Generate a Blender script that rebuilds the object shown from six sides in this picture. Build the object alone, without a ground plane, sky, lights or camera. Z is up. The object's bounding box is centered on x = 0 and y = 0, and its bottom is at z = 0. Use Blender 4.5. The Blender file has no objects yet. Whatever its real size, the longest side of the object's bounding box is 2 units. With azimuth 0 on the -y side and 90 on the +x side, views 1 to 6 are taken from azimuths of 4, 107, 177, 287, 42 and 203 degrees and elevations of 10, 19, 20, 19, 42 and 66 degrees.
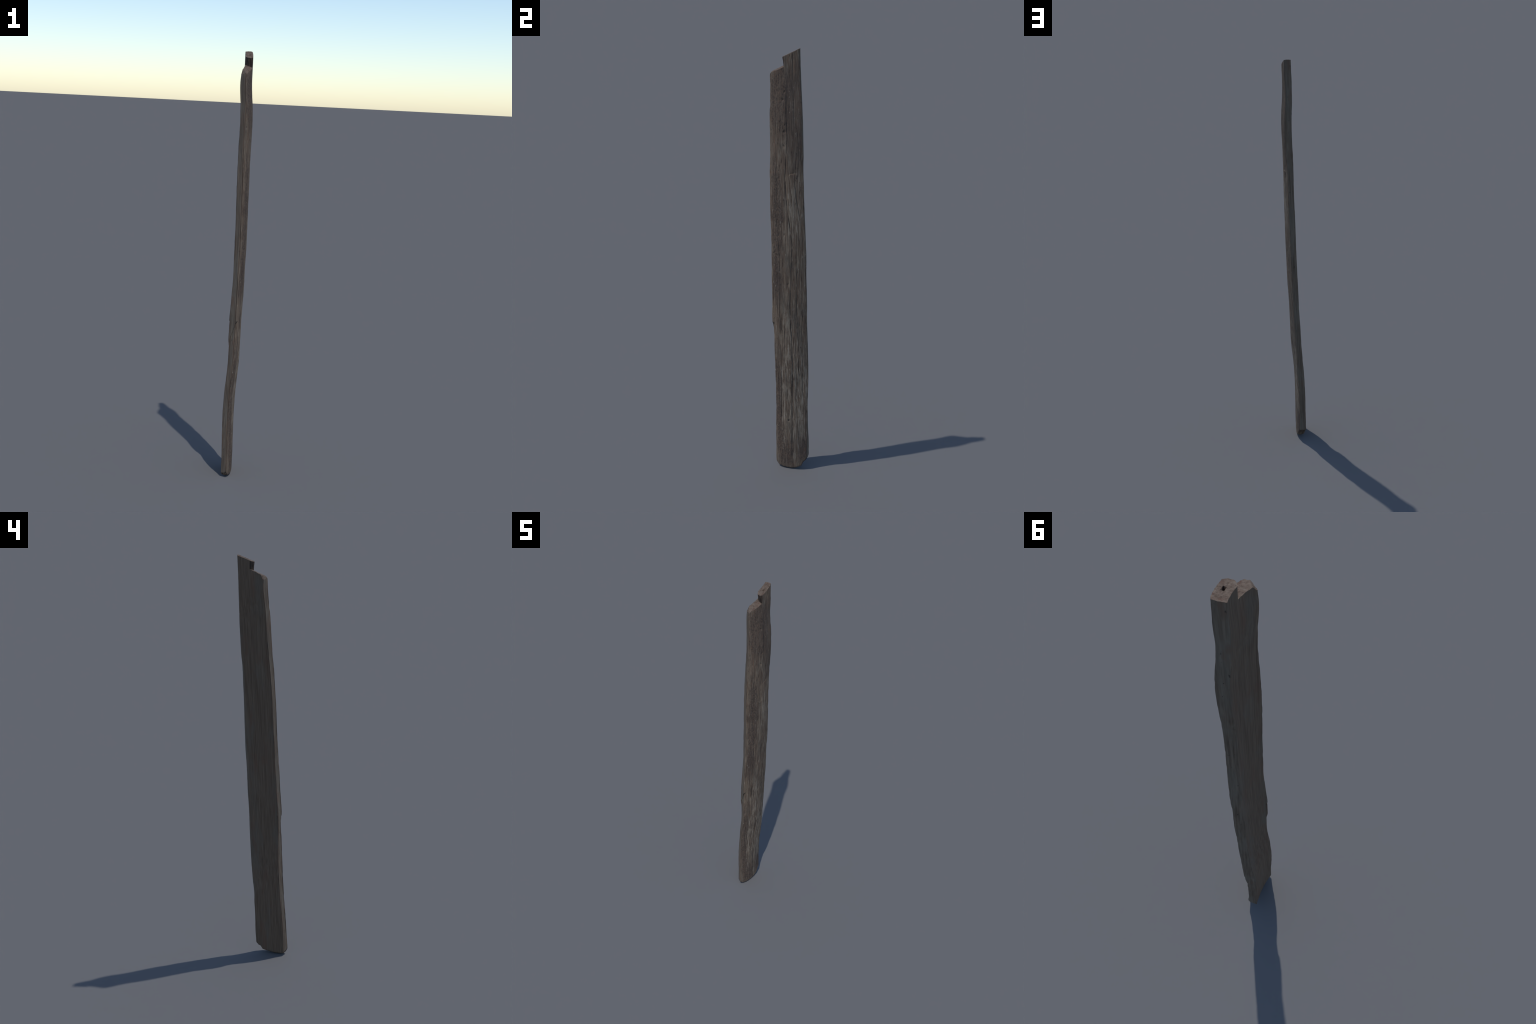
"""A tall, thin slab of weathered timber standing on end: a flat sawn back,
a rounded rough front, a tenon with a peg hole at the top and a worn foot."""
import bpy
import numpy as np

# --------------------------------------------------------------------------
# 1. SHAPE RULES
# --------------------------------------------------------------------------
# Cross-section control stations, bottom to top.  Each is
#   z, edge corner toward the back, edge corner toward the front  (-y edge)
#      edge corner toward the front, edge corner toward the back  (+y edge)
#      bulge of the rounded front between the two edges           (metres)
STATIONS = [
    (-0.02, (-.0300, -.0710), (-.0012, -.0855), (.0030, .0700), (-.0338, .0688), .0130),
    (0.05, (-.0306, -.0710), (-.0016, -.0860), (.0020, .0700), (-.0338, .0688), .0140),
    (0.10, (-.0308, -.0718), (-.0022, -.0847), (-.0008, .0690), (-.0338, .0693), .0158),
    (0.15, (-.0318, -.0722), (-.0030, -.0841), (-.0035, .0705), (-.0338, .0690), .0166),
    (0.20, (-.0331, -.0712), (-.0039, -.0832), (-.0040, .0703), (-.0350, .0673), .0165),
    (0.25, (-.0341, -.0700), (-.0047, -.0822), (-.0030, .0695), (-.0360, .0663), .0155),
    (0.30, (-.0349, -.0678), (-.0055, -.0817), (-.0024, .0717), (-.0358, .0663), .0152),
    (0.35, (-.0351, -.0648), (-.0047, -.0801), (.0000, .0757), (-.0346, .0620), .0145),
    (0.40, (-.0334, -.0642), (-.0036, -.0795), (.0030, .0778), (-.0323, .0668), .0138),
    (0.45, (-.0303, -.0638), (-.0008, -.0785), (.0037, .0793), (-.0293, .0690), .0152),
    (0.50, (-.0256, -.0638), (.0030, -.0772), (.0038, .0809), (-.0267, .0712), .0170),
    (0.55, (-.0222, -.0635), (.0056, -.0768), (.0048, .0822), (-.0245, .0719), .0182),
    (0.60, (-.0208, -.0658), (.0067, -.0768), (.0063, .0824), (-.0229, .0713), .0184),
    (0.70, (-.0210, -.0690), (.0092, -.0775), (.0095, .0810), (-.0196, .0728), .0168),
    (0.80, (-.0200, -.0708), (.0112, -.0800), (.0122, .0815), (-.0174, .0719), .0168),
    (0.90, (-.0172, -.0689), (.0110, -.0798), (.0134, .0829), (-.0150, .0690), .0192),
    (1.00, (-.0148, -.0662), (.0123, -.0790), (.0135, .0828), (-.0144, .0684), .0199),
    (1.10, (-.0148, -.0652), (.0143, -.0770), (.0155, .0832), (-.0133, .0679), .0182),
    (1.20, (-.0152, -.0658), (.0141, -.0761), (.0166, .0812), (-.0130, .0690), .0178),
    (1.30, (-.0159, -.0662), (.0134, -.0772), (.0171, .0793), (-.0128, .0672), .0177),
    (1.40, (-.0170, -.0644), (.0133, -.0753), (.0160, .0779), (-.0123, .0637), .0179),
    (1.50, (-.0177, -.0613), (.0111, -.0742), (.0167, .0768), (-.0128, .0625), .0184),
    (1.55, (-.0176, -.0590), (.0086, -.0724), (.0183, .0770), (-.0123, .0688), .0190),
    (1.60, (-.0174, -.0568), (.0089, -.0702), (.0218, .0758), (-.0110, .0703), .0176),
    (1.65, (-.0165, -.0561), (.0102, -.0692), (.0240, .0743), (-.0100, .0708), .0166),
    (1.70, (-.0166, -.0551), (.0117, -.0687), (.0226, .0752), (-.0107, .0700), .0164),
    (1.75, (-.0178, -.0540), (.0119, -.0668), (.0192, .0754), (-.0131, .0680), .0154),
    (1.80, (-.0212, -.0516), (.0075, -.0651), (.0149, .0735), (-.0166, .0653), .0155),
    (1.85, (-.0240, -.0498), (.0035, -.0647), (.0128, .0698), (-.0177, .0636), .0153),
    (1.90, (-.0208, -.0520), (.0060, -.0640), (.0145, .0691), (-.0186, .0620), .0120),
    (1.95, (-.0200, -.0520), (.0070, -.0600), (.0150, .0679), (-.0174, .0615), .0118),
    (2.05, (-.0195, -.0520), (.0060, -.0600), (.0135, .0669), (-.0165, .0605), .0110),
]

# columns of the loft round the section: -y edge, front, +y edge, back
N_EDGE, N_FRONT, N_FAR, N_BACK = 52, 196, 52, 170
N_COL = N_EDGE + N_FRONT + N_FAR + N_BACK
ROWS_BODY, ROWS_TENON = 920, 36

# long drying cracks of the rounded front: (y, z) runs, width, depth
CRACKS = [
    ([(.011, 1.855), (.012, 1.728), (.013, 1.639), (-.001, 1.456), (.002, 1.379), (.005, 1.316),
      (.012, 1.275), (.020, 1.205), (.025, 1.156), (.021, 1.075), (.015, .974), (.011, .872),
      (.009, .802), (.012, .732), (.013, .553), (.007, .401), (.003, .211), (-.001, .057)], .0026, .0034),
    ([(-.047, 1.402), (-.050, 1.294), (-.040, 1.199), (-.037, 1.101), (-.034, 1.003), (-.040, .830),
      (-.044, .687), (-.041, .616), (-.043, .468), (-.052, .257)], .0020, .0026),
    ([(.044, 1.420), (.047, 1.358), (.054, 1.317), (.062, 1.269), (.066, 1.243)], .0024, .0024),
    ([(.044, 1.05), (.042, .975), (.039, .838), (.042, .697), (.044, .62)], .0018, .0020),
    ([(-.016, 1.80), (-.016, 1.741), (-.018, 1.637), (-.015, 1.52)], .0014, .0016),
    ([(.040, 1.990), (.038, 1.878), (.042, 1.757), (.040, 1.68)], .0018, .0018),
    ([(-.020, .74), (-.023, .60), (-.020, .46), (-.026, .30), (-.024, .16)], .0016, .0018),
    ([(.028, .70), (.030, .52), (.026, .36), (.029, .20)], .0015, .0016),
    ([(-.058, .52), (-.060, .40), (-.057, .28)], .0014, .0014),
    ([(.061, .90), (.059, .838), (.058, .661), (.059, .554), (.055, .367)], .0016, .0016),
]
# short checks across the grain: (y0, z0, y1, z1)
CHECKS = [(.014, 1.471, .046, 1.481), (-.066, 1.108, -.040, 1.118), (-.060, 1.088, -.040, 1.082),
          (-.062, .925, -.042, .921), (-.010, 1.742, .004, 1.741), (-.058, 1.33, -.028, 1.322)]
# worm and nail holes, small knots: (y, z, radius, depth)
HOLES = [(-.015, .262, .0032, .004), (.003, 1.823, .0030, .003), (.000, 1.657, .0034, .003),
         (-.003, 1.596, .0036, .003), (-.005, 1.791, .0030, .003), (-.063, 1.657, .0030, .002),
         (.003, .966, .0034, .002), (.052, 1.455, .0040, .003), (-.008, 1.20, .003, .002),
         (.004, 1.685, .0026, .002)]
# height of the foot's underside along y
FOOT = [(-.095, .030), (-.080, .015), (-.070, .006), (-.047, .0005), (-.015, .0), (.017, .007),
        (.041, .018), (.046, .030), (.050, .039), (.062, .049), (.078, .066), (.095, .085)]
FOOT_ROUND = .010
# how deep the back is cupped, along z
HOLLOW = [(0, .0105), (.2, .0098), (.5, .0112), (1.0, .0125), (1.3, .0115), (1.5, .0100), (1.75, .0082), (2.05, .0080)]


# --------------------------------------------------------------------------
# 2. NOISE HELPERS
# --------------------------------------------------------------------------
def _hash(ix, iy, iz, seed):
    n = (ix * 374761393 + iy * 668265263 + iz * 2147483647 + seed * 974711) & 0xFFFFFFFF
    n = ((n ^ (n >> 13)) * 1274126177) & 0xFFFFFFFF
    n = ((n ^ (n >> 16)) * 2246822519) & 0xFFFFFFFF
    return ((n ^ (n >> 15)) & 0xFFFFFF) / float(0xFFFFFF)


def noise3(p, scale, seed=0):
    """smooth value noise in -1..1; scale is cells per metre along x, y, z"""
    q = p * np.asarray(scale, float) + 1000.0
    i = np.floor(q).astype(np.int64)
    f = q - i
    f = f * f * f * (f * (f * 6 - 15) + 10)
    out = 0
    for dx in (0, 1):
        wx = f[..., 0] if dx else 1 - f[..., 0]
        for dy in (0, 1):
            wy = f[..., 1] if dy else 1 - f[..., 1]
            for dz in (0, 1):
                wz = f[..., 2] if dz else 1 - f[..., 2]
                out = out + wx * wy * wz * _hash(i[..., 0] + dx, i[..., 1] + dy, i[..., 2] + dz, seed)
    return out * 2 - 1


def smoothstep(a, b, x):
    t = np.clip((x - a) / (b - a), 0, 1)
    return t * t * (3 - 2 * t)


# --------------------------------------------------------------------------
# 3. THE CROSS-SECTION AT ANY HEIGHT
# --------------------------------------------------------------------------
_Z = np.array([s[0] for s in STATIONS])
_P = np.array([[*s[1], *s[2], *s[3], *s[4], s[5]] for s in STATIONS])
_ZF = np.linspace(-0.02, 2.05, 1036)


def _catmull(zq):
    """cubic through the stations, tangents by finite differences"""
    m = np.gradient(_P, _Z, axis=0)
    k = np.clip(np.searchsorted(_Z, zq) - 1, 0, len(_Z) - 2)
    h = (_Z[k + 1] - _Z[k])[:, None]
    t = ((zq - _Z[k]) / h[:, 0])[:, None]
    return ((2 * t**3 - 3 * t**2 + 1) * _P[k] + (t**3 - 2 * t**2 + t) * h * m[k]
            + (-2 * t**3 + 3 * t**2) * _P[k + 1] + (t**3 - t**2) * h * m[k + 1])


def _section_table():
    par = _catmull(_ZF)
    par = par + np.array([.0006, -.0006, .0002, -.0012, .0000, .0006, .0004, .0003, .0006])
    A, B, C, D, bulge = par[:, 0:2], par[:, 2:4], par[:, 4:6], par[:, 6:8], par[:, 8]

    def run(p, q, n, bow, skew=0.0):
        t = np.arange(n) / n
        d = q - p
        nrm = np.stack([d[:, 1], -d[:, 0]], -1)
        nrm /= np.linalg.norm(nrm, axis=1)[:, None]
        return (p[:, None] + d[:, None] * t[None, :, None]
                + nrm[:, None] * (bow[:, None] * (4 * t * (1 - t) * (1 + skew * (1 - 2 * t)))[None])[..., None])
    zero = np.zeros(len(_ZF))
    pts = np.concatenate([run(A, B, N_EDGE, zero + .0002), run(B, C, N_FRONT, bulge, .16),
                          run(C, D, N_FAR, zero + .0018), run(D, A, N_BACK, -np.interp(_ZF, *np.array(HOLLOW).T))], axis=1)
    sharp = pts.copy()
    w = np.exp(-0.5 * (np.arange(-9, 10) / 2.4) ** 2)
    w /= w.sum()
    pts = sum(wk * np.roll(sharp, k, axis=1) for wk, k in zip(w, range(-9, 10)))
    return pts


_SEC = _section_table()


def section(cols, z):
    """(x, y) of loft columns at heights z (same shape as cols)"""
    t = np.clip((z - _ZF[0]) / (_ZF[1] - _ZF[0]), 0, len(_ZF) - 1.001)
    i = t.astype(int)
    f = (t - i)[..., None]
    return _SEC[i, cols] * (1 - f) + _SEC[i + 1, cols] * f


def outward(cols, z):
    a = section((cols + 2) % N_COL, z) - section((cols - 2) % N_COL, z)
    n = np.stack([a[..., 1], -a[..., 0]], -1)
    return n / np.linalg.norm(n, axis=-1)[..., None]


def crack_y(run, z):
    zz = np.array([p[1] for p in run])[::-1]
    yy = np.array([p[0] for p in run])[::-1]
    y = np.interp(z, zz, yy)
    on = smoothstep(zz[0] - .01, zz[0] + .03, z) * (1 - smoothstep(zz[-1] - .03, zz[-1] + .01, z))
    return y, on


def relief(cols, z, xy):
    """distance every side point is moved outward: lumps, grain, cracks, chips"""
    p = np.concatenate([xy, z[..., None]], -1)
    c = cols.astype(float)
    front = smoothstep(N_EDGE - 3, N_EDGE + 8, c) * (1 - smoothstep(N_EDGE + N_FRONT - 6, N_EDGE + N_FRONT + 4, c))
    back = smoothstep(N_COL - N_BACK - 2, N_COL - N_BACK + 6, c) * (1 - smoothstep(N_COL - 5, N_COL, c))
    edge = 1 - np.clip(front + back, 0, 1)
    wander = noise3(p, (9, 9, 5), 3) * .006
    pw = p.copy()
    pw[..., 1] += wander
    # lumps
    d = .0009 * noise3(p, (22, 22, 9), 11) * (front + edge) + .0004 * noise3(p, (22, 22, 7), 12) * back
    # raised and sunk grain
    g1 = noise3(pw, (150, 150, 9), 21)
    g2 = noise3(pw, (330, 330, 20), 22)
    g3 = noise3(pw, (620, 620, 45), 23)
    worn = .55 + .45 * noise3(p, (18, 18, 4), 31)
    d += front * (.0008 + worn * (-.0015 * np.maximum(0, g1) ** 1.4 + .0007 * g2 + .0004 * g3))
    d += edge * (.0005 * g1 + .00035 * g2)
    d += back * (.00022 * g1 + .0002 * g2 - .0005 * np.maximum(0, noise3(pw, (120, 120, 2.5), 24) - .55))
    # crumbly, cross-checked zone on the front
    y = xy[..., 1]
    rough = front * np.exp(-((y + .042) / .022) ** 2) * smoothstep(.88, .98, z) * (1 - smoothstep(1.44, 1.52, z))
    rough += front * np.exp(-((y + .048) / .026) ** 2) * (1 - smoothstep(.17, .30, z)) * .8
    d += rough * (.0008 * noise3(p, (190, 190, 90), 41) + .0007 * noise3(p, (360, 360, 150), 42))
    # long cracks
    for run, width, depth in CRACKS:
        cy, on = crack_y(run, z)
        wob = .55 + .45 * noise3(p, (1, 1, 24), 51)
        d -= front * on * depth * wob * np.exp(-((y - cy + wander * .25) / width) ** 2)
    for y0, z0, y1, z1 in CHECKS:
        t = (y - y0) / (y1 - y0)
        zc = z0 + (z1 - z0) * t + .0045 * noise3(p, (80, 80, 1), 61) + .002 * noise3(p, (260, 260, 1), 63)
        d -= front * (np.abs(t - .5) < .5) * .0016 * np.clip(.5 + noise3(p, (140, 140, 1), 62), 0, 1) * np.exp(-((z - zc) / .0022) ** 2)
    for hy, hz, r, depth in HOLES:
        d -= front * depth * np.exp(-(((y - hy + .002 * noise3(p, (150, 150, 110), 64)) / r) ** 2 + ((z - hz) / (1.9 * r)) ** 2))
    # a slab of the face stands slightly proud below the cross check at z = 1.47
    proud = np.exp(-((y - .030) / .016) ** 2) * smoothstep(1.30, 1.36, z) * (1 - smoothstep(1.470, 1.476, z))
    d += .0012 * front * proud
    # split on the -y edge: a slanting crack, proud above it, chipped away below
    s = np.clip(c / N_EDGE, 0, 1)                        # 0 back corner .. 1 front corner
    near_edge = np.where(c < N_COL / 2, 1 - smoothstep(N_EDGE + 2, N_EDGE + 16, c), smoothstep(N_COL - 14, N_COL, c))
    zc = .655 + .108 * s
    h = z - zc
    w = .005 + .022 * (1 - s) ** 2
    below = smoothstep(0, w, -h) * np.exp(np.minimum(0, h) / .07)
    above = smoothstep(-.3 * w, w, h) * np.exp(-np.maximum(0, h) / .09)
    d += near_edge * (-.0042 * below + .0030 * above - .0024 * np.exp(-(h / .0035) ** 2) * smoothstep(.0, .3, s))
    # quirk along the edge beside its front arris
    d -= .0022 * np.exp(-((c - N_EDGE + 7) / 3.2) ** 2) * np.clip(.6 + .8 * noise3(p, (2, 2, 7), 66), 0, 1)
    # nibbled arrises
    for corner, amp in ((N_EDGE, .0014), (N_EDGE + N_FRONT, .0014), (N_COL - N_BACK, .0006), (0, .0008)):
        dist = np.minimum(np.abs(c - corner), N_COL - np.abs(c - corner))
        d -= amp * np.exp(-(dist / 6.0) ** 2) * np.maximum(0, noise3(p, (3, 3, 34), 71 + corner) + .1)
    return d


def foot_height(x, y):
    fy = np.array([q[0] for q in FOOT])
    fz = np.array([q[1] for q in FOOT])
    tilt = np.clip((.003 - x) / .036, 0, 1) * .008
    tilt = tilt * smoothstep(-.09, -.02, -np.abs(y + .02)) + tilt * .4
    p = np.stack([x, y, x * 0], -1)
    return np.maximum(.0002, np.interp(y, fy, fz) - .003 + tilt * .7 + .0012 * (1 + noise3(p, (120, 120, 1), 81)))


def shoulder_height(x, y):
    p = np.stack([x, y, x * 0], -1)
    z = 1.9315 + .46 * y - .30 * np.maximum(0, x)
    z -= smoothstep(.056, .074, -y - 1.1 * np.minimum(0, x)) * .015      # worn corner at the -y end
    return z + .0008 * noise3(p, (160, 160, 1), 91) + .0005 * noise3(p, (420, 420, 1), 92)


def tenon_height(x, y):
    p = np.stack([x, y, x * 0], -1)
    z = 1.9695 + .445 * y + .10 * np.minimum(0, .004 - x)
    return z + .0007 * noise3(p, (170, 170, 1), 95) + .0005 * noise3(p, (420, 420, 1), 96)


# --------------------------------------------------------------------------
# 4. MESH BUILDING
# --------------------------------------------------------------------------
def side_points(cols, z, zlow):
    """final positions of side points; zlow is the foot height of each column"""
    xy = section(cols, z)
    n = outward(cols, z)
    h = np.clip(z - zlow, 0, FOOT_ROUND)
    inset = FOOT_ROUND - np.sqrt(np.maximum(0, FOOT_ROUND**2 - (FOOT_ROUND - h) ** 2))
    d = relief(cols, z, xy) - inset * .8
    xy = xy + n * d[..., None]
    return np.concatenate([xy, z[..., None]], -1)


def top_of(cols, fn, z0):
    z = np.full(cols.shape, z0)
    for _ in range(6):
        xy = section(cols, z)
        z = fn(xy[..., 0], xy[..., 1])
    return z


def rings(loop, fn, count, keep_z=False):
    """concentric rings from a closed loop toward its long middle line"""
    y0, y1 = loop[:, 1].min(), loop[:, 1].max()
    mid = np.stack([np.interp(loop[:, 1], *_middle_line(loop)),
                    np.clip(loop[:, 1], y0 + .28 * (y1 - y0), y1 - .28 * (y1 - y0))], -1)
    out = [loop]
    for k in range(1, count + 1):
        t = k / count
        xy = loop[:, :2] * (1 - t) + mid * t
        z = fn(xy[:, 0], xy[:, 1])
        out.append(np.concatenate([xy, z[:, None]], -1))
    return np.array(out)


def _middle_line(loop):
    y = np.linspace(loop[:, 1].min(), loop[:, 1].max(), 14)
    x = []
    for a in y:
        near = np.argsort(np.abs(loop[:, 1] - a))[:12]
        x.append(.5 * (loop[near, 0].min() + loop[near, 0].max()))
    return y, np.array(x)


def grid_faces(rows, cols, wrap=True, flip=False):
    r = np.arange(rows - 1)[:, None]
    c = np.arange(cols if wrap else cols - 1)[None]
    c2 = (c + 1) % cols
    f = np.stack([r * cols + c, r * cols + c2, (r + 1) * cols + c2, (r + 1) * cols + c], -1).reshape(-1, 4)
    return f[:, ::-1] if flip else f


def make_object(name, verts, faces, materials, slot=None, parent=None, smooth=True):
    me = bpy.data.meshes.new(name)
    me.from_pydata(verts.reshape(-1, 3).tolist(), [], faces.tolist())
    for m in materials:
        me.materials.append(m)
    if slot is not None:
        me.polygons.foreach_set("material_index", slot.astype(np.int32))
    me.polygons.foreach_set("use_smooth", np.full(len(me.polygons), smooth))
    me.update()
    ob = bpy.data.objects.new(name, me)
    bpy.context.scene.collection.objects.link(ob)
    ob.parent = parent
    return ob


# --------------------------------------------------------------------------
# 5. MATERIALS
# --------------------------------------------------------------------------
class Nodes:
    """small helper to write node trees as expressions"""

    def __init__(self, name):
        self.mat = bpy.data.materials.new(name)
        self.mat.use_nodes = True
        self.t = self.mat.node_tree
        self.t.nodes.clear()
        self.out = self.t.nodes.new("ShaderNodeOutputMaterial")
        self.bsdf = self.t.nodes.new("ShaderNodeBsdfPrincipled")
        self.t.links.new(self.bsdf.outputs[0], self.out.inputs[0])
        self.co = self.t.nodes.new("ShaderNodeTexCoord").outputs["Object"]
        sep = self.t.nodes.new("ShaderNodeSeparateXYZ")
        self.t.links.new(self.co, sep.inputs[0])
        self.x, self.y, self.z = sep.outputs

    def put(self, socket, v):
        if hasattr(v, "is_output"):
            self.t.links.new(v, socket)
        else:
            socket.default_value = v

    def math(self, op, a, b=0.0, c=0.0, clamp=False):
        n = self.t.nodes.new("ShaderNodeMath")
        n.operation, n.use_clamp = op, clamp
        for s, v in zip(n.inputs, (a, b, c)):
            self.put(s, v)
        return n.outputs[0]

    def step(self, v, a, b):
        n = self.t.nodes.new("ShaderNodeMapRange")
        n.interpolation_type = 'SMOOTHSTEP'
        lo, hi = (0.0, 1.0) if a < b else (1.0, 0.0)
        a, b = min(a, b), max(a, b)
        self.put(n.inputs[0], v)
        for i, q in enumerate((a, b, lo, hi)):
            n.inputs[i + 1].default_value = q
        return n.outputs[0]

    def noise(self, scale, detail=2.0, rough=.5, offset=0.0, distortion=0.0, vec=None):
        m = self.t.nodes.new("ShaderNodeMapping")
        self.put(m.inputs[0], self.co if vec is None else vec)
        m.inputs["Location"].default_value = (offset, offset * 1.7, offset * .6)
        m.inputs["Scale"].default_value = scale
        n = self.t.nodes.new("ShaderNodeTexNoise")
        self.t.links.new(m.outputs[0], n.inputs["Vector"])
        n.inputs["Scale"].default_value = 1.0
        n.inputs["Detail"].default_value = detail
        n.inputs["Roughness"].default_value = rough
        n.inputs["Distortion"].default_value = distortion
        return n.outputs[0]

    def ramp(self, v, stops):
        n = self.t.nodes.new("ShaderNodeValToRGB")
        e = n.color_ramp.elements
        while len(e) < len(stops):
            e.new(.5)
        for el, (pos, col) in zip(e, stops):
            el.position, el.color = pos, (*col, 1.0)
        self.put(n.inputs[0], v)
        return n.outputs[0]

    def mix(self, fac, a, b, mode='MIX'):
        n = self.t.nodes.new("ShaderNodeMix")
        n.data_type, n.blend_type = 'RGBA', mode
        self.put(n.inputs[0], fac)
        for s, v in ((n.inputs[6], a), (n.inputs[7], b)):
            self.put(s, (*v, 1.0) if isinstance(v, tuple) else v)
        return n.outputs[2]

    def blob(self, y, z, ry, rz, breakup):
        """soft patch on the (y, z) plane with an irregular rim"""
        a = self.math('POWER', self.math('DIVIDE', self.math('ABSOLUTE', self.math('SUBTRACT', self.y, y)), ry), 2.0)
        b = self.math('POWER', self.math('DIVIDE', self.math('ABSOLUTE', self.math('SUBTRACT', self.z, z)), rz), 2.0)
        d = self.math('ADD', self.math('SQRT', self.math('ADD', a, b)), self.math('MULTIPLY', self.math('SUBTRACT', breakup, .5), 2.2))
        return self.step(d, 1.25, .55)

    def most(self, vals):
        r = vals[0]
        for v in vals[1:]:
            r = self.math('MAXIMUM', r, v)
        return r

    def crack(self, run, width, wob):
        """mask of one wandering crack: |y - f(z)| below its width"""
        zz = [p[1] for p in run][::-1]
        yy = [p[0] for p in run][::-1]
        n = self.t.nodes.new("ShaderNodeFloatCurve")
        cu = n.mapping.curves[0]
        pts = [(z / 2, (y + .1) / .2) for y, z in zip(yy, zz)]
        while len(cu.points) < len(pts):
            cu.points.new(.5, .5)
        for cp, (a, b) in zip(cu.points, pts):
            cp.location = (a, b)
            cp.handle_type = 'VECTOR'
        n.mapping.extend = 'HORIZONTAL'
        n.mapping.update()
        self.put(n.inputs["Value"], self.math('MULTIPLY', self.z, .5))
        f = self.math('SUBTRACT', self.math('MULTIPLY', n.outputs[0], .2), .1)
        d = self.math('ABSOLUTE', self.math('SUBTRACT', self.math('ADD', self.y, wob), f))
        m = self.step(d, width * 1.1, width * .35)
        on = self.math('MULTIPLY', self.step(self.z, zz[0] - .01, zz[0] + .03), self.step(self.z, zz[-1] + .01, zz[-1] - .03))
        return self.math('MULTIPLY', m, on)

    def finish(self, col, rough, height, strength, distance):
        self.put(self.bsdf.inputs["Base Color"], self.mix(1.0, col, (1.03, .970, .985), 'MULTIPLY'))
        self.put(self.bsdf.inputs["Roughness"], rough)
        self.bsdf.inputs["Specular IOR Level"].default_value = .22
        b = self.t.nodes.new("ShaderNodeBump")
        b.inputs["Strength"].default_value = strength
        b.inputs["Distance"].default_value = distance
        self.put(b.inputs["Height"], height)
        self.t.links.new(b.outputs[0], self.bsdf.inputs["Normal"])
        return self.mat


DARK = (.037, .029, .023)
BROWN = (.110, .080, .057)
GREY = (.146, .114, .080)
LIGHT = (.196, .162, .118)
PALE = (.295, .268, .212)
COOL = (.104, .094, .074)
RUST = (.142, .080, .052)
BLACK = (.026, .021, .018)


def weathered_front():
    k = Nodes("weathered_rough_wood")
    big = k.noise((26, 26, 6), 3, .6, 3.1)
    streak = k.noise((190, 190, 13), 5, .66, 7.7, .5)
    fine = k.noise((470, 470, 34), 3, .6, 1.3)
    crumb = k.noise((230, 230, 110), 4, .62, 5.2, .4)
    rim = k.noise((60, 60, 14), 4, .65, 9.0)
    col = k.ramp(streak, [(.33, DARK), (.43, BROWN), (.53, GREY), (.66, LIGHT)])
    col = k.mix(k.math('MULTIPLY', k.step(big, .48, .66), .6), col, k.ramp(fine, [(.32, DARK), (.5, COOL), (.68, LIGHT)]))
    col = k.mix(k.math('MULTIPLY', k.step(k.noise((70, 70, 10), 3, .6, 33.0), .5, .66), .5), col, BROWN)
    # brown crumbly zones
    brown = k.most([k.blob(-.042, 1.30, .030, .26, rim), k.blob(-.052, 1.02, .020, .14, rim),
                    k.blob(-.060, .30, .024, .36, rim), k.blob(-.025, .08, .05, .09, rim),
                    k.blob(.052, .10, .030, .075, rim), k.blob(-.02, 1.78, .06, .16, rim)])
    col = k.mix(k.math('MULTIPLY', brown, .84), col, k.ramp(crumb, [(.30, BLACK), (.46, (.064, .050, .040)), (.62, BROWN), (.76, RUST)]))
    # long lighter and darker bands
    band = k.noise((95, 95, 2.2), 3, .6, 41.0, .3)
    col = k.mix(k.math('MULTIPLY', k.step(band, .47, .36), .45), col, (.052, .042, .034))
    # silvery, bleached streaks
    pale = k.most([k.blob(-.008, .72, .030, .14, rim), k.blob(-.012, .50, .026, .16, rim),
                   k.blob(-.035, .36, .016, .20, rim), k.blob(.010, .12, .007, .12, rim),
                   k.blob(.032, 1.30, .028, .13, rim), k.blob(.035, .40, .040, .26, rim)])
    silver = k.math('MULTIPLY', k.math('ADD', k.math('MULTIPLY', pale, .95), .10), k.step(streak, .51, .62))
    col = k.mix(silver, col, PALE)
    col = k.mix(k.math('MULTIPLY', k.math('MULTIPLY', pale, .50), k.step(streak, .38, .5)), col, LIGHT)
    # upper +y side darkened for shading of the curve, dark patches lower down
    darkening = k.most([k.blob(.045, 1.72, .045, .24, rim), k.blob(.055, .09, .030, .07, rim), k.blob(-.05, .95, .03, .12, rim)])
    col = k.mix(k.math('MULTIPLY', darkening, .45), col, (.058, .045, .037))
    # scattered warm and pale flecks
    col = k.mix(k.math('MULTIPLY', k.step(k.noise((150, 150, 40), 3, .6, 12.0), .61, .71), .6), col, RUST)
    col = k.mix(k.math('MULTIPLY', k.step(k.noise((120, 120, 34), 3, .7, 15.0), .64, .74), .6), col, PALE)
    # dark pits
    pit = k.step(k.noise((150, 150, 44), 3, .65, 21.0), .37, .28)
    col = k.mix(k.math('MULTIPLY', pit, .75), col, BLACK)
    # cracks
    wob = k.math('MULTIPLY', k.math('SUBTRACT', k.noise((60, 60, 22), 2, .5, 4.0), .5), .004)
    cracks = k.most([k.crack(run, w, wob) for run, w, _ in CRACKS])
    cracks = k.math('MULTIPLY', cracks, k.step(k.noise((8, 8, 26), 2, .6, 27.0), .34, .52))
    col = k.mix(k.math('MULTIPLY', cracks, .6), col, (.030, .027, .025))
    height = k.math('ADD', k.math('MULTIPLY', streak, .8), k.math('ADD', k.math('MULTIPLY', fine, .4), k.math('MULTIPLY', crumb, .3)))
    return k.finish(col, .9, height, .85, .002)


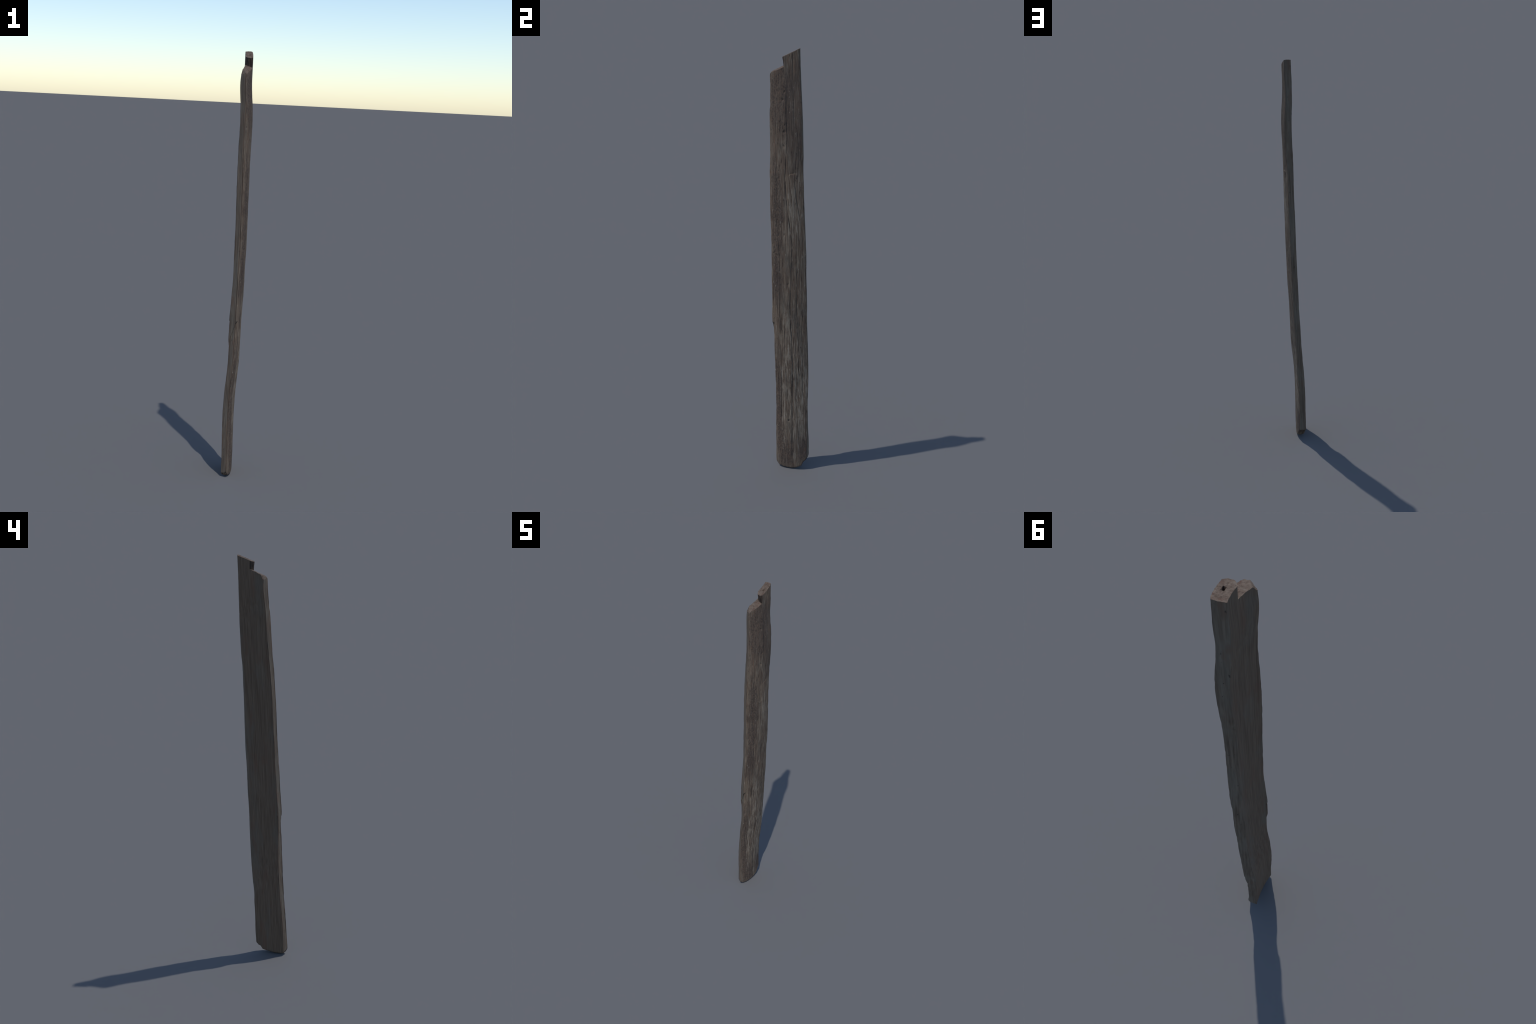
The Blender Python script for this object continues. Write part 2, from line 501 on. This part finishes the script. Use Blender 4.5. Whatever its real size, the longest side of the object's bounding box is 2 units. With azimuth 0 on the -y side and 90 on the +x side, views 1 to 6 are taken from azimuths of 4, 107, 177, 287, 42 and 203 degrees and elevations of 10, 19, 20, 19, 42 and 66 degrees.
def weathered_edge():
    k = Nodes("weathered_edge_wood")
    streak = k.noise((190, 190, 7), 5, .62, 2.2, .3)
    big = k.noise((20, 20, 4), 3, .6, 6.1)
    fine = k.noise((480, 480, 16), 3, .6, 8.3)
    col = k.ramp(streak, [(.28, (.060, .046, .034)), (.48, (.106, .086, .064)), (.72, (.160, .134, .102))])
    col = k.mix(k.math('MULTIPLY', k.step(big, .46, .62), .75), col, k.mix(streak, (.066, .058, .045), (.185, .168, .132)))
    col = k.mix(k.math('MULTIPLY', k.step(k.noise((30, 30, 7), 3, .6, 14.0), .56, .68), .6), col, (.112, .074, .052))
    col = k.mix(k.math('MULTIPLY', k.step(k.noise((130, 130, 40), 2, .6, 18.0), .32, .26), .7), col, BLACK)
    return k.finish(col, .87, k.math('ADD', streak, k.math('MULTIPLY', fine, .4)), .35, .0015)


def worn_arris():
    k = Nodes("worn_arris_wood")
    a = k.noise((120, 120, 9), 4, .65, 6.3)
    col = k.ramp(a, [(.32, (.036, .028, .022)), (.48, (.076, .056, .042)), (.64, (.118, .078, .054)), (.78, (.165, .134, .100))])
    return k.finish(col, .9, a, .4, .0015)


def sawn_back():
    k = Nodes("sawn_back_wood")
    streak = k.noise((280, 280, 4), 5, .64, 4.4, .2)
    big = k.noise((16, 16, 4), 4, .6, 5.1)
    fine = k.noise((640, 640, 22), 3, .6, 2.3)
    col = k.ramp(streak, [(.28, (.064, .046, .032)), (.46, (.104, .078, .055)), (.70, (.150, .118, .084))])
    col = k.mix(k.math('MULTIPLY', k.step(big, .50, .66), .6), col, k.mix(fine, (.070, .060, .046), (.150, .134, .106)))
    col = k.mix(k.math('MULTIPLY', k.step(k.noise((24, 24, 5), 3, .6, 11.0), .54, .68), .6), col, (.112, .070, .048))
    dark = k.step(k.noise((170, 170, 3), 3, .6, 17.0), .37, .27)
    col = k.mix(k.math('MULTIPLY', dark, .6), col, (.034, .026, .020))
    return k.finish(col, .87, k.math('ADD', streak, k.math('MULTIPLY', fine, .5)), .25, .001)


def sawn_end():
    k = Nodes("sawn_end_grain")
    a = k.noise((90, 90, 90), 4, .65, 3.3)
    b = k.noise((260, 260, 260), 3, .6, 9.9)
    col = k.ramp(a, [(.30, (.068, .050, .037)), (.5, (.106, .082, .062)), (.70, (.136, .114, .088))])
    col = k.mix(k.math('MULTIPLY', k.step(b, .42, .30), .75), col, (.030, .022, .017))
    col = k.mix(k.math('MULTIPLY', k.step(k.noise((50, 50, 50), 3, .6, 1.1), .54, .66), .6), col, (.086, .050, .036))
    return k.finish(col, .92, k.math('ADD', a, b), .6, .0015)


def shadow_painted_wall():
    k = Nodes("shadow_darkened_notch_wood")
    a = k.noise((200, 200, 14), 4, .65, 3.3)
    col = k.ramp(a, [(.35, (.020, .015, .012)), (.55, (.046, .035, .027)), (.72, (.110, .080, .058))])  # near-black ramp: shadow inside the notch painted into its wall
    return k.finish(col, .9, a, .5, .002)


# --------------------------------------------------------------------------
# 6. ASSEMBLE
# --------------------------------------------------------------------------
def build():
    front, edge, back = weathered_front(), weathered_edge(), sawn_back()
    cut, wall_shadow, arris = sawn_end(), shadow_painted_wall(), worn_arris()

    root = bpy.data.objects.new("weathered_timber_board", None)
    bpy.context.scene.collection.objects.link(root)
    root["label"] = "tall thin weathered grey-brown timber slab with notched tenon end"
    root["category"] = "wooden board"

    cols = np.arange(N_COL)
    col_slot = np.concatenate([np.full(N_EDGE, 1), np.zeros(N_FRONT), np.full(N_FAR, 1), np.full(N_BACK, 2)])
    col_slot[[0, 1, 2, 3, N_COL - 1, N_COL - 2]] = 4            # brown line on the back arris
    col_slot[N_EDGE - 9:N_EDGE - 3] = 4                          # dark line in the quirk

    # heights of every column's two ends
    z_foot = top_of(cols, foot_height, 0.02)
    z_sh = top_of(cols, shoulder_height, 1.92)

    # --- body ------------------------------------------------------------
    t = np.linspace(0, 1, ROWS_BODY)
    t = t + .35 * (np.sin(2 * np.pi * t) / (2 * np.pi)) * -1 * .5      # rows a little denser at both ends
    zz = z_foot[None] + (z_sh - z_foot)[None] * t[:, None]
    cc = np.broadcast_to(cols[None], zz.shape)
    body = side_points(cc, zz, np.broadcast_to(z_foot[None], zz.shape))
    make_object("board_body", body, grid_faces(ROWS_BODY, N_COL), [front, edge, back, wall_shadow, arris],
                np.tile(col_slot, ROWS_BODY - 1), root)

    # --- worn foot underside --------------------------------------------
    def under(x, y):
        p = np.stack([x, y, x * 0], -1)
        return np.maximum(0, foot_height(x, y) - .0004 + .0006 * noise3(p, (260, 260, 1), 83))
    r = rings(body[0], under, 22)
    make_object("foot_end", r, grid_faces(len(r), N_COL, flip=True), [front], None, root)

    # --- sawn shoulder beside the tenon -----------------------------------
    r = rings(body[-1], shoulder_height, 26)
    make_object("sawn_shoulder", r, grid_faces(len(r), N_COL), [cut], None, root)

    # --- tenon -------------------------------------------------------------
    top_xy = section(cols, z_sh)
    is_front = (cols >= N_EDGE - 2) & (cols < N_EDGE + N_FRONT)
    a = cols[is_front & (top_xy[:, 1] > .0035)][0]                 # first tenon column on the front
    b = cols[(cols >= N_COL - N_BACK) & (top_xy[:, 1] > .0105)][-1]  # last one on the back
    tc = np.arange(a, b + 1)
    z_top = top_of(tc, tenon_height, 1.98)
    tt = np.linspace(0, 1, ROWS_TENON)
    tz = z_sh[tc][None] + (z_top - z_sh[tc])[None] * tt[:, None]
    side = side_points(np.broadcast_to(tc[None], tz.shape), tz, np.full(tz.shape, -1.0))
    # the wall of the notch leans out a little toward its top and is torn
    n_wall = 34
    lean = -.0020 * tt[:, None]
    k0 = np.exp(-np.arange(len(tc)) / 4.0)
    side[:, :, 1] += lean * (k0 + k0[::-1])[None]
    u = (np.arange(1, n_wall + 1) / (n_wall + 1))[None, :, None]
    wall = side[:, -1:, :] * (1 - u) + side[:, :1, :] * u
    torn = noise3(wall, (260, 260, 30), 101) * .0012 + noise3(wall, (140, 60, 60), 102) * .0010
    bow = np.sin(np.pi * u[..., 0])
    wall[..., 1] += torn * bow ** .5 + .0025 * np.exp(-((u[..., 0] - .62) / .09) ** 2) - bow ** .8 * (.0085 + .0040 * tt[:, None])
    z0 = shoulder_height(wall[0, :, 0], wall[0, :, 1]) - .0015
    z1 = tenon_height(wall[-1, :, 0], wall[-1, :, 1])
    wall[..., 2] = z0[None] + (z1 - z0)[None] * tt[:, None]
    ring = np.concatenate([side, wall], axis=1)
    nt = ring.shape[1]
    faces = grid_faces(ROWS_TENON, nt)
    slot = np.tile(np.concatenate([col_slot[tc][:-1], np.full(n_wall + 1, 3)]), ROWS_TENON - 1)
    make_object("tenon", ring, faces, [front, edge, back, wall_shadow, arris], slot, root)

    # --- tenon's sawn end with its square peg hole --------------------------
    def pegged(x, y):
        z = tenon_height(x, y)
        ca, sa = np.cos(.08), np.sin(.08)
        px, py = x - .0088, y - .0272
        qx, qy = ca * px + sa * py, -sa * px + ca * py
        inside = (1 - smoothstep(.0031, .0037, np.abs(qx))) * (1 - smoothstep(.0062, .0069, np.abs(qy)))
        crackline = np.exp(-((px + .004 + .2 * py) / .0010) ** 2) * (np.abs(py) < .02)
        return z - .012 * inside - .0012 * crackline
    r = rings(ring[-1], pegged, 34)
    make_object("sawn_end", r, grid_faces(len(r), nt), [cut], None, root)


build()
